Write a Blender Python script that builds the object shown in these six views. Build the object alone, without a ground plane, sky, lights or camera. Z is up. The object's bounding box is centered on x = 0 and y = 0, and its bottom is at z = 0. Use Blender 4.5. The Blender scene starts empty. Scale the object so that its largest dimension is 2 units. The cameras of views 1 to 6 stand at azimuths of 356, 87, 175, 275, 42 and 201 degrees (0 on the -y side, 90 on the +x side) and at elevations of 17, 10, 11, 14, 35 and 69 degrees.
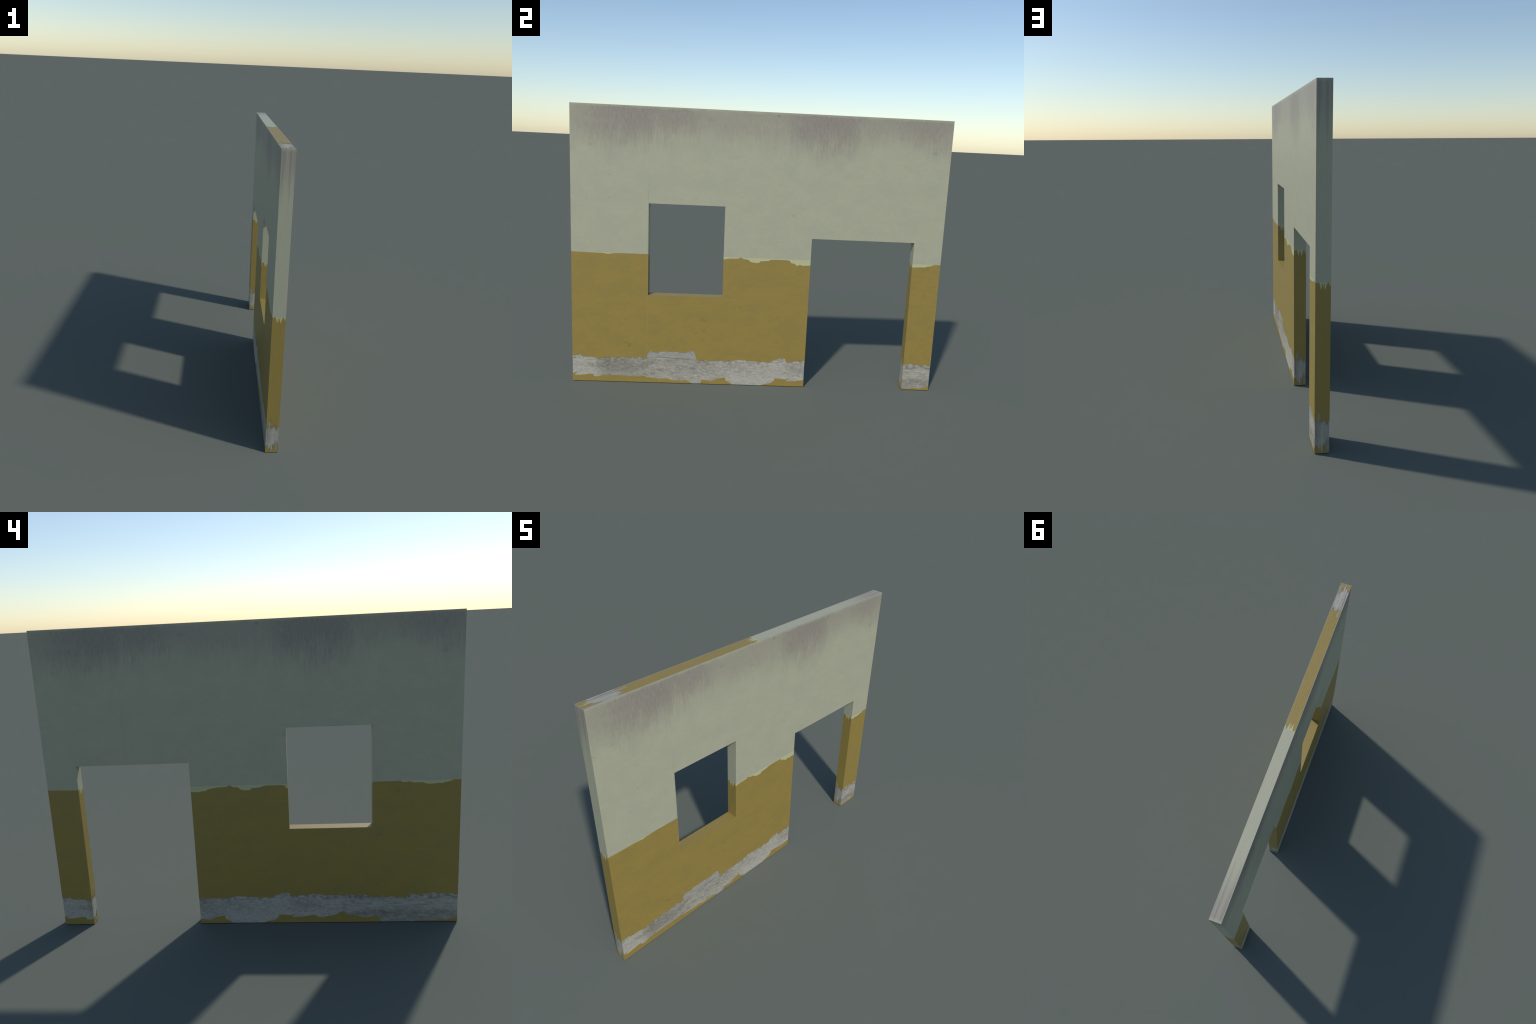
"""Weathered plastered wall with a window opening and a doorway.

A concrete core is covered by thin coats (pale upper plaster, ochre dado, a
strip of older undercoat between them).  Near the floor the ochre coat has
flaked off along two ragged lines, so the rough core shows there.
Every face of the wall is described in wall-coordinates (a, b):
  a = 0..2 across the face as seen from outside, b = 0..1.5 upwards.
Narrow faces (ends, reveals, top) squeeze the whole a-range into the thickness.
"""
import bpy, bmesh, math
from mathutils import Vector, noise

# ----------------------------------------------------------------- sizes (m)
HALF = 0.0313           # half thickness
LEN, HGT = 2.0, 1.5
WIN = dict(y0=-0.5912, y1=-0.1875, z0=0.5000, z1=1.0000)
DOOR = dict(y0=0.2848, y1=0.8447, z0=0.0, z1=0.8445)
INSET = 0.0010          # core lies this far behind the coat surface
COAT = 0.0014           # coat thickness (bites into the core)
LINE = 0.7268           # painted line between dado and upper plaster

# ------------------------------------------------- ragged profiles: (a, b) knots
FLAKE_TOP = [            # upper edge of the exposed concrete
    (0, .144), (.015, .149), (.032, .148), (.043, .155), (.049, .144), (.07, .139), (.11, .139),
    (.133, .134), (.168, .133), (.183, .138), (.235, .142), (.32, .143), (.354, .147), (.378, .143),
    (.400, .139), (.407, .143), (.409, .167), (.418, .178), (.428, .186), (.439, .177), (.468, .173),
    (.482, .182), (.556, .184), (.591, .177), (.617, .178), (.64, .187), (.655, .190), (.664, .188),
    (.673, .168), (.679, .146), (.688, .138), (.729, .139), (.759, .136), (.792, .137), (.809, .145),
    (.83, .137), (.842, .136), (.862, .141), (.889, .141), (.912, .148), (.947, .145), (.996, .141),
    (1.026, .137), (1.06, .140), (1.09, .135), (1.098, .146), (1.12, .153), (1.140, .158),
    (1.147, .168), (1.174, .161), (1.179, .143), (1.203, .142), (1.225, .150), (1.252, .146),
    (1.277, .153), (1.305, .154), (1.348, .147), (1.395, .147), (1.446, .142), (1.457, .148),
    (1.477, .151), (1.505, .144), (1.522, .150), (1.55, .146), (1.567, .141), (1.584, .132),
    (1.618, .136), (1.635, .142), (1.652, .131), (1.677, .137), (1.713, .130), (1.747, .130),
    (1.769, .146), (1.785, .149), (1.799, .145), (1.855, .149), (1.876, .155), (1.903, .149),
    (1.930, .151), (1.948, .147), (1.967, .149), (2.0, .146)]
FLAKE_BOTTOM = [         # lower edge: a little ochre is left along the floor
    (0, .043), (.008, .040), (.009, .033), (.036, .031), (.069, .036), (.092, .040), (.112, .038),
    (.117, .026), (.138, .025), (.156, .032), (.174, .036), (.232, .036), (.338, .032), (.373, .033),
    (.387, .038), (.408, .030), (.467, .023), (.523, .025), (.547, .016), (.603, .014), (.622, .018),
    (.638, .012), (.660, .0), (.706, .0), (.713, .025), (.739, .021), (.76, .017), (.782, .022),
    (.799, .034), (.827, .038), (.842, .041), (.846, .021), (.867, .013), (.882, .0), (1.039, .0),
    (1.068, .010), (1.098, .014), (1.117, .030), (1.12, .044), (1.15, .042), (1.184, .039),
    (1.185, .029), (1.216, .028), (1.246, .032), (1.297, .040), (1.314, .030), (1.336, .024),
    (1.36, .031), (1.393, .036), (1.419, .048), (1.443, .060), (1.45, .048), (1.47, .040),
    (1.493, .038), (1.533, .026), (1.555, .022), (1.578, .029), (1.606, .030), (1.619, .019),
    (1.632, .0), (1.804, .0), (1.838, .008), (1.874, .004), (1.92, .010), (1.952, .0075), (1.98, .016),
    (2.0, .026)]
DADO_TOP = [             # worn upper edge of the ochre coat
    (0, .7268), (.164, .7240), (.180, .7225), (.192, .7195), (.205, .7215), (.218, .7245), (.26, .7268),
    (.47, .7268), (.53, .722), (.60, .714), (.66, .703), (.716, .700), (.756, .697), (.761, .701),
    (.788, .703), (.798, .709), (.815, .714), (.842, .719), (.891, .721), (.902, .7268), (.913, .726),
    (.918, .7195), (.941, .718), (.953, .712), (.955, .707), (.970, .7025), (.990, .7005),
    (1.006, .702), (1.012, .711), (1.056, .714), (1.066, .720), (1.083, .722), (1.145, .723),
    (1.172, .720), (1.176, .711), (1.182, .706), (1.192, .706), (1.205, .700), (1.210, .692),
    (1.227, .699), (1.245, .695), (1.284, .698), (1.35, .706), (1.42, .713), (1.50, .720), (1.56, .7268),
    (1.72, .7268), (1.731, .721), (1.747, .7212), (1.763, .7235), (1.779, .7175), (1.819, .718),
    (1.849, .7085), (1.885, .711), (1.918, .7115), (1.923, .7155), (1.945, .7185), (1.956, .7225),
    (1.964, .7268), (2.0, .7268)]
# hooked tongues of ochre left inside the flaked band: (a0, a1, low0, high0, low1, high1)
TONGUES = [(.009, .025, .034, .044, .0475, .0500), (1.185, 1.199, .031, .041, .0440, .0470)]


def poly(knots, a):
    if a <= knots[0][0]:
        return knots[0][1]
    for (p, q), (r, s) in zip(knots, knots[1:]):
        if a <= r:
            t = (a - p) / (r - p) if r > p else 1.0
            return q + (s - q) * t
    return knots[-1][1]


def jitter(a, seed, amp):
    return amp * (noise.noise(Vector((a * 95, seed, 0))) + .6 * noise.noise(Vector((a * 240, seed, 3))))


def flake_top(a):
    return poly(FLAKE_TOP, a) + jitter(a, 1.7, .0021)


def flake_bottom(a):
    v = poly(FLAKE_BOTTOM, a)
    return 0.0 if v < .0005 else max(0.0, v + jitter(a, 5.3, .0009))


def dado_top(a):
    v = poly(DADO_TOP, a)
    return LINE if v > .7266 else min(LINE, v + jitter(a, 9.1, .0008))


def tongue(a):
    for a0, a1, l0, h0, l1, h1 in TONGUES:
        if a0 <= a <= a1:
            t = (a - a0) / (a1 - a0)
            t2 = t ** .7
            return l0 + (l1 - l0) * t2, h0 + (h1 - h0) * t
    # elsewhere the tongue shrinks to nothing at the height of its nearest end
    a0, a1, l0, h0, l1, h1 = min(TONGUES, key=lambda t: min(abs(a - t[0]), abs(a - t[1])))
    m = (l0 + h0) / 2 if a < a0 else (l1 + h1) / 2
    return m, m


# bands of coat, from the floor up: (part, lower curve, upper curve)
BANDS = [
    ("dado", lambda a: 0.0, flake_bottom),
    ("dado", lambda a: tongue(a)[0], lambda a: tongue(a)[1]),
    ("dado", flake_top, dado_top),
    ("undercoat", dado_top, lambda a: LINE),
    ("upper", lambda a: LINE, lambda a: HGT),
]

# ---------------------------------------------------------------- materials
# wall-coordinates from object coordinates: a = ka*axis + ca ; b = kb*axis + cb
MAPS = {
    "broad_plus":  (("Y", 1, 1), ("Z", 1, 0)),
    "broad_minus": (("Y", -1, 1), ("Z", 1, 0)),
    "narrow_minus": (("X", 1 / HALF, 1), ("Z", 1, 0)),
    "narrow_plus": (("X", -1 / HALF, 1), ("Z", 1, 0)),
    "level":       (("X", 1 / HALF, 1), ("Y", .75, .75)),
}


class Nodes:
    """small helper to write node graphs as expressions"""

    def __init__(self, name):
        self.mat = bpy.data.materials.new(name)
        self.mat.use_nodes = True
        self.t = self.mat.node_tree
        self.t.nodes.clear()

    def n(self, kind, **props):
        node = self.t.nodes.new(kind)
        for k, v in props.items():
            setattr(node, k, v)
        return node

    def put(self, sock, val):
        if isinstance(val, bpy.types.NodeSocket):
            self.t.links.new(val, sock)
        else:
            sock.default_value = val

    def math(self, op, *args, clamp=False):
        node = self.n("ShaderNodeMath", operation=op, use_clamp=clamp)
        for s, v in zip(node.inputs, args):
            self.put(s, v)
        return node.outputs[0]

    def add(self, *a): return self.math("ADD", *a)
    def sub(self, *a): return self.math("SUBTRACT", *a)
    def mul(self, *a): return self.math("MULTIPLY", *a)

    def smooth(self, v, lo, hi, o0=0.0, o1=1.0):
        node = self.n("ShaderNodeMapRange", interpolation_type="SMOOTHSTEP")
        for i, x in enumerate((v, lo, hi, o0, o1)):
            self.put(node.inputs[i], x)
        return node.outputs[0]

    def vec(self, x, y, z=0.0):
        node = self.n("ShaderNodeCombineXYZ")
        for s, v in zip(node.inputs, (x, y, z)):
            self.put(s, v)
        return node.outputs[0]

    def noise(self, a, b, sa, sb, detail=4.0, rough=.55, seed=0.0):
        node = self.n("ShaderNodeTexNoise", noise_dimensions="3D")
        self.put(node.inputs["Vector"], self.vec(self.mul(a, sa), self.mul(b, sb), seed))
        node.inputs["Scale"].default_value = 1.0
        node.inputs["Detail"].default_value = detail
        node.inputs["Roughness"].default_value = rough
        return node.outputs["Fac"]

    def specks(self, a, b, scale, radius, keep, seed):
        """sparse round pits: a few of the cells of a Voronoi pattern"""
        warp = self.mul(self.sub(self.noise(a, b, scale * 4, scale * 5, 3, .6, seed + .5), .5), .5 / scale)
        a, b = self.add(a, self.mul(warp, 1.6)), self.sub(b, warp)
        node = self.n("ShaderNodeTexVoronoi", voronoi_dimensions="3D")
        self.put(node.inputs["Vector"], self.vec(self.mul(a, scale), self.mul(b, scale * 1.25), seed))
        node.inputs["Scale"].default_value = 1.0
        sep = self.n("ShaderNodeSeparateColor")
        self.t.links.new(node.outputs["Color"], sep.inputs[0])
        chosen = self.math("LESS_THAN", sep.outputs[0], keep)
        return self.mul(self.smooth(node.outputs["Distance"], radius, radius * .3), chosen)

    def spot(self, a, b, a0, b0, ra, rb):
        da = self.mul(self.sub(a, a0), 1 / ra)
        db = self.mul(self.sub(b, b0), 1 / rb)
        r = self.add(self.mul(da, da), self.mul(db, db))
        return self.smooth(r, 1.0, .1)

    def curve(self, v, pts):
        node = self.n("ShaderNodeFloatCurve")
        c = node.mapping.curves[0]
        while len(c.points) > 2:
            c.points.remove(c.points[1])
        c.points[0].location, c.points[1].location = pts[0], pts[-1]
        for p in pts[1:-1]:
            c.points.new(*p)
        node.mapping.update()
        self.put(node.inputs["Value"], v)
        return node.outputs[0]

    def mix(self, fac, c0, c1, mode="MIX"):
        node = self.n("ShaderNodeMix", data_type="RGBA", blend_type=mode, clamp_factor=True)
        self.put(node.inputs[0], fac)
        for s, c in ((node.inputs[6], c0), (node.inputs[7], c1)):
            self.put(s, c if isinstance(c, bpy.types.NodeSocket) else (*c, 1.0))
        return node.outputs[2]

    def coords(self, which):
        tc = self.n("ShaderNodeTexCoord")
        sep = self.n("ShaderNodeSeparateXYZ")
        self.t.links.new(tc.outputs["Object"], sep.inputs[0])
        out = []
        for axis, k, c in MAPS[which]:
            out.append(self.math("MULTIPLY_ADD", sep.outputs[axis], float(k), float(c)))
        return out

    def finish(self, colour, rough, height=None, strength=.2, dist=.002, spec=.5):
        bsdf = self.n("ShaderNodeBsdfPrincipled")
        self.put(bsdf.inputs["Base Color"], colour)
        self.put(bsdf.inputs["Roughness"], rough)
        bsdf.inputs["Specular IOR Level"].default_value = spec
        if height is not None:
            bump = self.n("ShaderNodeBump")
            bump.inputs["Strength"].default_value = strength
            bump.inputs["Distance"].default_value = dist
            self.put(bump.inputs["Height"], height)
            self.t.links.new(bump.outputs[0], bsdf.inputs["Normal"])
        out = self.n("ShaderNodeOutputMaterial")
        self.t.links.new(bsdf.outputs[0], out.inputs[0])
        return self.mat


ROUGH = .48
WHITE_A, WHITE_B = (.420, .413, .285), (.382, .382, .274)
GRIME = (.259, .225, .190)
OCHRE_A, OCHRE_B = (.310, .218, .048), (.276, .204, .051)
PRIMER = (.485, .485, .270)
CONC_L, CONC_M, CONC_D = (.435, .412, .350), (.318, .298, .243), (.185, .172, .136)


def upper_plaster(which):
    g = Nodes("pale_plaster_" + which)
    a, b = g.coords(which)
    blotch = g.noise(a, b, 8, 12, 5, .6, 1.0)
    mottle = g.noise(a, b, 38, 55, 5, .65, 2.5)
    grain = g.noise(a, b, 170, 210, 3, .7, 4.0)
    tint = g.noise(a, b, 120, 140, 2, .6, 7.0)
    col = g.mix(g.smooth(blotch, .38, .66, 0, .75), WHITE_A, WHITE_B)
    col = g.mix(g.smooth(mottle, .40, .75, 0, .55), col, (.362, .358, .262))
    col = g.mix(g.smooth(grain, .48, .74, 0, .60), col, (.335, .330, .240))
    col = g.mix(g.smooth(tint, .54, .72, 0, .45), col, (.410, .385, .315))
    col = g.mix(g.smooth(tint, .46, .28, 0, .45), col, (.405, .398, .235))
    # rain grime running down from the top: reach and strength change along the wall
    u = g.mul(a, .5)
    reach = g.curve(u, [(0, .62), (.05, .68), (.12, .74), (.18, .70), (.24, .58), (.30, .54), (.38, .58),
                        (.46, .55), (.54, .62), (.60, .66), (.66, .74), (.72, .72), (.78, .52), (.86, .46),
                        (.92, .56), (1, .62)])
    power = g.curve(u, [(0, .50), (.05, .72), (.10, .92), (.18, 1.0), (.24, .88), (.28, .90), (.33, .68),
                        (.40, .56), (.46, .62), (.52, .58), (.58, .84), (.64, 1.0), (.70, 1.0), (.76, .72),
                        (.82, .62), (.88, .78), (.94, .82), (1, .60)])
    streak = g.noise(a, b, 85, 8, 4, .7, 11.0)
    wide = g.noise(a, b, 13, 6, 3, .55, 17.0)
    depth = g.sub(HGT, b)
    t = g.math("DIVIDE", depth, g.mul(reach, .36))
    t = g.add(t, g.add(g.mul(g.sub(streak, .5), .85), g.mul(g.sub(wide, .5), .60)))
    grime = g.mul(g.smooth(t, 1.12, .22), power)
    lip = g.smooth(g.add(depth, g.mul(g.sub(wide, .5), .024)), .001, .016, .35, 1.0)
    grime = g.mul(grime, lip)
    fine = g.noise(a, b, 210, 30, 3, .75, 23.0)
    grime = g.mul(grime, g.smooth(fine, .30, .70, 1.12, .66))
    col = g.mix(grime, col, GRIME)
    pits = g.specks(a, b, 21, .10, .26, 2.0)
    col = g.mix(g.mul(pits, .50), col, (.20, .17, .12))
    soft = g.specks(a, b, 11, .20, .16, 5.0)
    col = g.mix(g.mul(g.mul(soft, mottle), .62), col, (.22, .21, .165))
    wob = g.mul(g.sub(mottle, .5), .03)
    aw, bw = g.add(a, wob), g.sub(b, g.mul(wob, .6))
    knots = g.add(g.spot(aw, bw, 1.073, 1.482, .013, .009), g.mul(g.spot(aw, bw, .918, 1.388, .010, .008), .6))
    col = g.mix(g.mul(knots, .42), col, (.17, .15, .13))
    seam = g.mul(g.smooth(g.math("ABSOLUTE", g.sub(a, .4065)), .0024, .0006),
                 g.mul(g.smooth(b, 1.22, 1.17), g.smooth(wide, .3, .5)))
    col = g.mix(g.mul(seam, .26), col, (.19, .17, .13))
    h = g.add(g.mul(blotch, 1.0), g.add(g.mul(mottle, .5), g.mul(grain, .18)))
    return g.finish(col, ROUGH, h, .20, .004)


def dado_paint(which):
    g = Nodes("ochre_paint_" + which)
    a, b = g.coords(which)
    blotch = g.noise(a, b, 8, 14, 5, .6, 31.0)
    mottle = g.noise(a, b, 34, 60, 5, .65, 32.5)
    grain = g.noise(a, b, 150, 210, 3, .7, 34.0)
    tint = g.noise(a, b, 110, 140, 2, .6, 37.0)
    col = g.mix(g.smooth(blotch, .38, .66, 0, .8), OCHRE_A, OCHRE_B)
    col = g.mix(g.smooth(mottle, .42, .75, 0, .6), col, (.246, .183, .048))
    col = g.mix(g.smooth(grain, .48, .74, 0, .6), col, (.222, .166, .044))
    col = g.mix(g.smooth(tint, .52, .72, 0, .4), col, (.300, .196, .058))
    pits = g.specks(a, b, 21, .10, .26, 40.0)
    col = g.mix(g.mul(pits, .52), col, (.12, .09, .035))
    soft = g.specks(a, b, 10, .20, .18, 43.0)
    col = g.mix(g.mul(g.mul(soft, mottle), .70), col, (.15, .12, .04))
    seam = g.smooth(g.math("ABSOLUTE", g.sub(a, .4075)), .0020, .0006)
    col = g.mix(g.mul(seam, g.smooth(blotch, .35, .6, .08, .20)), col, (.40, .35, .22))
    col = g.mix(g.spot(a, b, 2.0, .186, .006, .004), col, CONC_L)      # one stray chip
    h = g.add(blotch, g.add(g.mul(mottle, .5), g.mul(grain, .18)))
    return g.finish(col, ROUGH, h, .22, .004)


def undercoat(which):
    g = Nodes("undercoat_" + which)
    a, b = g.coords(which)
    grain = g.noise(a, b, 90, 120, 4, .65, 51.0)
    col = g.mix(g.smooth(grain, .35, .7, 0, .7), PRIMER, (.440, .440, .250))
    return g.finish(col, ROUGH, grain, .15, .001)


def concrete(which):
    g = Nodes("bare_concrete_" + which)
    a, b = g.coords(which)
    broad = g.noise(a, b, 13, 26, 4, .62, 61.0)
    bits = g.noise(a, b, 48, 75, 5, .68, 64.0)
    grit = g.noise(a, b, 130, 190, 4, .7, 67.0)
    trowel = g.noise(a, b, 9, 170, 3, .6, 69.0)
    u = g.mul(a, .5)
    tone = g.curve(u, [(0, .70), (.045, .72), (.07, .36), (.12, .20), (.18, .28), (.22, .42), (.28, .46),
                       (.36, .46), (.42, .62), (.50, .72), (.57, .76), (.62, .56), (.68, .66), (.74, .52),
                       (.80, .48), (.88, .48), (.93, .56), (1, .54)])
    v = g.add(tone, g.mul(g.sub(broad, .5), 1.5))
    v = g.add(v, g.mul(g.sub(bits, .5), 1.35))
    v = g.add(v, g.mul(g.sub(grit, .5), .5))
    # the far half was floated: pale trowel band at mid height, duller foot
    far = g.smooth(a, 1.25, 1.5)
    band = g.mul(g.smooth(g.math("ABSOLUTE", g.sub(b, .098)), .034, .008), far)
    v = g.add(v, g.mul(band, g.add(.12, g.mul(g.sub(trowel, .5), 1.9))))
    v = g.sub(v, g.mul(g.mul(g.smooth(b, .075, .045), far), .22))
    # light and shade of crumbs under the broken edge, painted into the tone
    flap = g.mul(g.smooth(a, .405, .41), g.smooth(a, .685, .675))
    edge = g.sub(b, g.add(.129, g.add(g.mul(flap, .05), g.mul(g.sub(broad, .5), .02))))
    rim = g.smooth(edge, -.010, .006)
    v = g.add(v, g.mul(rim, g.mul(g.sub(bits, .56), 2.6)))
    # paler lower half of the near part
    near = g.sub(1.0, far)
    v = g.add(v, g.mul(g.mul(g.smooth(b, .075, .04), near), .14))
    ramp = g.n("ShaderNodeValToRGB")
    els = ramp.color_ramp.elements
    els[0].position, els[0].color = .02, (*CONC_D, 1)
    els[1].position, els[1].color = .92, (*CONC_L, 1)
    mid = els.new(.46)
    mid.color = (*CONC_M, 1)
    g.put(ramp.inputs[0], v)
    col = ramp.outputs[0]
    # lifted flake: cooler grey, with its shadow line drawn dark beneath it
    lift = g.mul(g.smooth(b, .142, .147), flap)
    col = g.mix(g.mul(lift, .55), col, (.325, .325, .300))
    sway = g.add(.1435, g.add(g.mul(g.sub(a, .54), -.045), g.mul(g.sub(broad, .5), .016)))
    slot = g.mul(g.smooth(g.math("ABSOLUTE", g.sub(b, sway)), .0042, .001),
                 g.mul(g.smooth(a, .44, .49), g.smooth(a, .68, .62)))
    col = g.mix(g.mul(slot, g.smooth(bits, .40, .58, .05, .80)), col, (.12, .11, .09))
    # hollows and short level cracks in the broken surface
    cleft = g.noise(a, b, 17, 62, 4, .62, 83.0)
    crack = g.mul(g.smooth(g.math("ABSOLUTE", g.sub(cleft, .5)), .026, .004), g.smooth(broad, .47, .60))
    col = g.mix(g.mul(crack, .55), col, (.165, .150, .120))
    hollow = g.noise(a, b, 30, 58, 3, .55, 87.0)
    col = g.mix(g.smooth(hollow, .60, .70, 0, .60), col, (.215, .198, .158))
    col = g.mix(g.smooth(hollow, .40, .31, 0, .45), col, (.440, .425, .365))
    rust = g.specks(a, b, 21, .16, .18, 71.0)
    col = g.mix(g.mul(rust, .38), col, (.20, .15, .11))
    tint = g.noise(a, b, 60, 80, 2, .5, 77.0)
    col = g.mix(g.smooth(tint, .55, .75, 0, .35), col, (.30, .315, .295))
    col = g.mix(g.smooth(tint, .45, .28, 0, .35), col, (.36, .315, .245))
    h = g.add(g.mul(bits, 1.0), g.mul(grit, .4))
    return g.finish(col, ROUGH + .08, h, .35, .004)


MAKERS = {"upper": upper_plaster, "dado": dado_paint, "undercoat": undercoat, "core": concrete}
_mats = {}


def material(kind, which):
    if (kind, which) not in _mats:
        _mats[kind, which] = MAKERS[kind](which)
    return _mats[kind, which]


# ------------------------------------------------------------------- panels
class Panel:
    """one flat face of the wall: place(a, b) gives a point, normal points out"""

    def __init__(self, which, axis, value, sign, a_rng, b_rng, holes=()):
        self.which, self.axis, self.value, self.sign = which, axis, value, sign
        self.a_rng, self.b_rng, self.holes = a_rng, b_rng, holes
        n = [0, 0, 0]
        n["XYZ".index(axis)] = sign
        self.normal = Vector(n)

    def place(self, a, b, out=0.0):
        co = {self.axis: self.value + self.sign * out}
        for val, (ax, k, c) in zip((a, b), MAPS[self.which]):
            co[ax] = (val - c) / k
        return Vector((co["X"], co["Y"], co["Z"]))

    def columns(self, count):
        a0, a1 = self.a_rng
        cuts = {a0, a1}
        for h in self.holes:
            cuts |= {h[0], h[1]}
        for a, _ in FLAKE_TOP + FLAKE_BOTTOM + DADO_TOP:
            if a0 < a < a1:
                cuts.add(a)
        for t in TONGUES:
            cuts |= {x for x in (t[0] - 1e-4, t[0] + 1e-4, t[1]) if a0 < x < a1}
        for i in range(1, count):
            cuts.add(a0 + (a1 - a0) * i / count)
        out = []
        for c in sorted(cuts):
            if not out or c - out[-1] > 5e-5:
                out.append(c)
        out[-1] = a1
        return out

    def intervals(self, am):
        lo, hi = self.b_rng
        for h in self.holes:
            if h[0] < am < h[1]:
                parts = []
                if h[2] > lo + 1e-6:
                    parts.append((lo, h[2]))
                parts.append((h[3], hi))
                return parts
        return [(lo, hi)]


def add_quad(bm, cache, pts, normal, slot):
    vs = []
    for p in pts:
        key = (round(p.x, 6), round(p.y, 6), round(p.z, 6))
        if key not in cache:
            cache[key] = bm.verts.new(p)
        if cache[key] not in vs:
            vs.append(cache[key])
    if len(vs) < 3 or bm.faces.get(vs):
        return
    f = bm.faces.new(vs)
    f.normal_update()
    if f.normal.dot(normal) < 0:
        f.normal_flip()
    f.material_index = slot


def coat_faces(bm, cache, panel, kinds, slot_of, count):
    cols = panel.columns(count)
    vals = [[(lo(a), hi(a)) for _, lo, hi in BANDS] for a in cols]
    for i in range(len(cols) - 1):
        a0, a1 = cols[i], cols[i + 1]
        for lo, hi in panel.intervals((a0 + a1) / 2):
            for k, (kind, _, _) in enumerate(BANDS):
                if kind not in kinds:
                    continue
                (l0, h0), (l1, h1) = vals[i][k], vals[i + 1][k]
                l0, h0, l1, h1 = [min(max(v, lo), hi) for v in (l0, h0, l1, h1)]
                if h0 - l0 < 1e-5 and h1 - l1 < 1e-5:
                    continue
                add_quad(bm, cache, [panel.place(a0, l0), panel.place(a1, l1), panel.place(a1, h1), panel.place(a0, h0)],
                         panel.normal, slot_of(kind, panel.which))


def to_object(bm, name, mats, parent):
    mesh = bpy.data.meshes.new(name)
    bm.to_mesh(mesh)
    bm.free()
    for m in mats:
        mesh.materials.append(m)
    ob = bpy.data.objects.new(name, mesh)
    bpy.context.scene.collection.objects.link(ob)
    ob.parent = parent
    return ob


def coat_object(name, panels, kinds, parent, thickness=COAT):
    """lay the coats of the given kinds on some panels, each a slab with real depth"""
    mats, index = [], {}

    def slot_of(kind, which):
        if (kind, which) not in index:
            index[kind, which] = len(mats)
            mats.append(material(kind, which))
        return index[kind, which]

    bm = bmesh.new()
    for panel in panels:
        cache = {}
        coat_faces(bm, cache, panel, kinds, slot_of, 800 if panel.which.startswith("broad") else 160)
    # give the skin its depth: sink a copy of every vertex and wall up the open borders
    bm.normal_update()
    top = list(bm.faces)
    inner = {}
    for f in top:
        for v in f.verts:
            if v not in inner:
                inner[v] = bm.verts.new(v.co - f.normal * thickness)
    for e in [e for e in bm.edges if len(e.link_faces) == 1]:
        f = e.link_faces[0]
        loop = next(l for l in f.loops if l.edge == e)
        p, q = loop.vert, loop.link_loop_next.vert
        w = bm.faces.new([q, p, inner[p], inner[q]])
        w.material_index = f.material_index
    for f in top:
        w = bm.faces.new([inner[v] for v in reversed(f.verts)])
        w.material_index = f.material_index
    return to_object(bm, name, mats, parent)


# ---------------------------------------------------------------- core body
def roughness_field(a, b, squeeze):
    """height of the broken concrete surface, metres"""
    p = Vector((a * (40 if not squeeze else 9), b * 80, 2.0))
    v = .55 * noise.fractal(p, 1.0, 2.1, 4)
    top = flake_top(a)
    near = max(0.0, 1 - abs(b - (top - .012)) / .016)
    crumb = abs(noise.noise(Vector((a * 75, b * 110, 8.0)))) * 1.5
    v += near * crumb * .9
    slot = max(0.0, 1 - abs(b - (.1435 - .045 * (a - .54))) / .005) if .47 < a < .65 else 0.0
    return .0008 * max(-1.6, min(1.0, v)) - .0012 * slot


def core_object(panels, parent):
    bm = bmesh.new()
    mats, index = [], {}
    for panel in panels:
        cache = {}
        if panel.which not in index:
            index[panel.which] = len(mats)
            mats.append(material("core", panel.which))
        slot = index[panel.which]
        squeeze = not panel.which.startswith("broad")
        n = 24 if squeeze else 640
        a0, a1 = panel.a_rng
        cuts = sorted({a0 + (a1 - a0) * i / n for i in range(n + 1)} | {x for h in panel.holes for x in h[:2]})
        for i in range(len(cuts) - 1):
            p, q = cuts[i], cuts[i + 1]
            for lo, hi in panel.intervals((p + q) / 2):
                rows = [lo]
                step = .0032 * (1 if not panel.which == "level" else 1)
                while rows[-1] + step < min(hi, .205):
                    rows.append(rows[-1] + step)
                rows.append(hi)
                for r, s in zip(rows, rows[1:]):
                    quad = []
                    for a, b in ((p, r), (q, r), (q, s), (p, s)):
                        edge = min(a - a0, a1 - a) if not squeeze else min(a - a0, a1 - a) * HALF
                        for h in panel.holes:
                            if b < h[3] and lo < .2:
                                edge = min(edge, abs(a - h[0]), abs(a - h[1]))
                        fade = min(1.0, max(0.0, edge / .004)) * min(1.0, b / .004)
                        if b > .2:
                            fade = 0.0
                        quad.append(panel.place(a, b, roughness_field(a, b, squeeze) * fade if fade else 0.0))
                    add_quad(bm, cache, quad, panel.normal, slot)
    bmesh.ops.remove_doubles(bm, verts=bm.verts, dist=2e-5)
    for f in bm.faces:
        f.smooth = False
    return to_object(bm, "concrete_core", mats, parent)


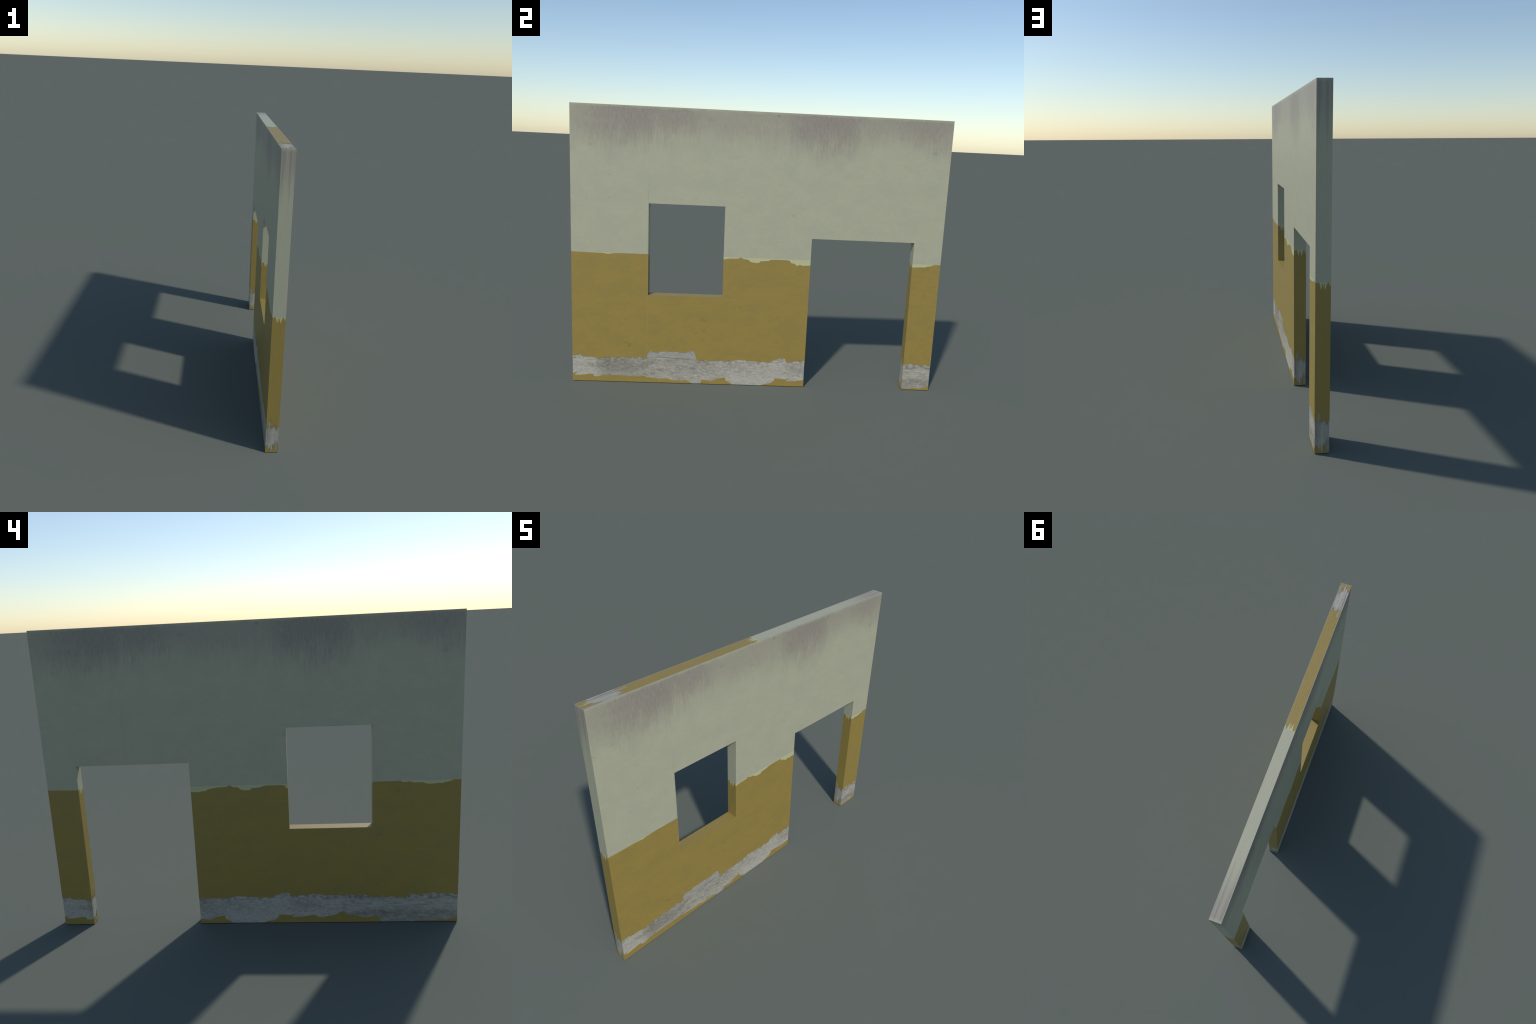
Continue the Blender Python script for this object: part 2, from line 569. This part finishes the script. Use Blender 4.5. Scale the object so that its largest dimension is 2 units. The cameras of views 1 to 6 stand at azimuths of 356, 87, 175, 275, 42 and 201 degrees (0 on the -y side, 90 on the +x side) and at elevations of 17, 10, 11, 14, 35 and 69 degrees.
def wall_panels(inset):
    """the faces of the wall body, set back by `inset`; narrow faces sit between the broad ones"""
    h = HALF - inset
    e = inset
    wy0, wy1, wz0, wz1 = WIN["y0"] - e, WIN["y1"] + e, WIN["z0"] - e, WIN["z1"] + e
    dy0, dy1, dz1 = DOOR["y0"] - e, DOOR["y1"] + e, DOOR["z1"] + e
    t = COAT if inset == 0 else inset
    squeeze = (t / HALF, 2 - t / HALF)                # a-range that stays clear of the broad coats
    yb = lambda y: y * .75 + .75
    return {
        "broad": [Panel("broad_plus", "X", h, 1, (e, LEN - e), (0, HGT - e),
                        [(wy0 + 1, wy1 + 1, wz0, wz1), (dy0 + 1, dy1 + 1, 0, dz1)]),
                  Panel("broad_minus", "X", -h, -1, (e, LEN - e), (0, HGT - e),
                        [(1 - wy1, 1 - wy0, wz0, wz1), (1 - dy1, 1 - dy0, 0, dz1)])],
        "end": [Panel("narrow_minus", "Y", -1 + e, -1, squeeze, (0, HGT - e)),
                Panel("narrow_plus", "Y", 1 - e, 1, squeeze, (0, HGT - e))],
        "top": [Panel("level", "Z", HGT - e, 1, squeeze, (yb(-1 + t), yb(1 - t)))],
        "win_jamb": [Panel("narrow_plus", "Y", wy0, 1, squeeze, (wz0, wz1)),
                     Panel("narrow_minus", "Y", wy1, -1, squeeze, (wz0, wz1))],
        "win_sill": [Panel("level", "Z", wz0, 1, squeeze, (yb(wy0 + t), yb(wy1 - t)))],
        "win_lintel": [Panel("level", "Z", wz1, -1, squeeze, (yb(wy0 + t), yb(wy1 - t)))],
        "door_jamb": [Panel("narrow_plus", "Y", dy0, 1, squeeze, (0, dz1)),
                      Panel("narrow_minus", "Y", dy1, -1, squeeze, (0, dz1))],
        "door_lintel": [Panel("level", "Z", dz1, -1, squeeze, (yb(dy0 + t), yb(dy1 - t)))],
    }


def build():
    wall = bpy.data.objects.new("plastered_wall", None)
    bpy.context.scene.collection.objects.link(wall)
    wall["label"] = "weathered two-tone plaster wall with window and door openings"
    wall["category"] = "wall"

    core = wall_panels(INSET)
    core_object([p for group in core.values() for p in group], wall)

    face = wall_panels(0.0)
    shell = face["broad"] + face["end"]
    coat_object("upper_plaster", shell, {"upper"}, wall)
    coat_object("ochre_dado", shell, {"dado"}, wall)
    coat_object("undercoat_strip", shell, {"undercoat"}, wall)
    every = {"upper", "dado", "undercoat"}
    coat_object("wall_top", face["top"], every, wall)
    for p in face["win_jamb"]:
        coat_object("window_jamb", [p], every, wall)
    coat_object("window_sill", face["win_sill"], every, wall)
    coat_object("window_lintel", face["win_lintel"], every, wall)
    for p in face["door_jamb"]:
        coat_object("door_jamb", [p], every, wall)
    coat_object("door_lintel", face["door_lintel"], every, wall)


build()
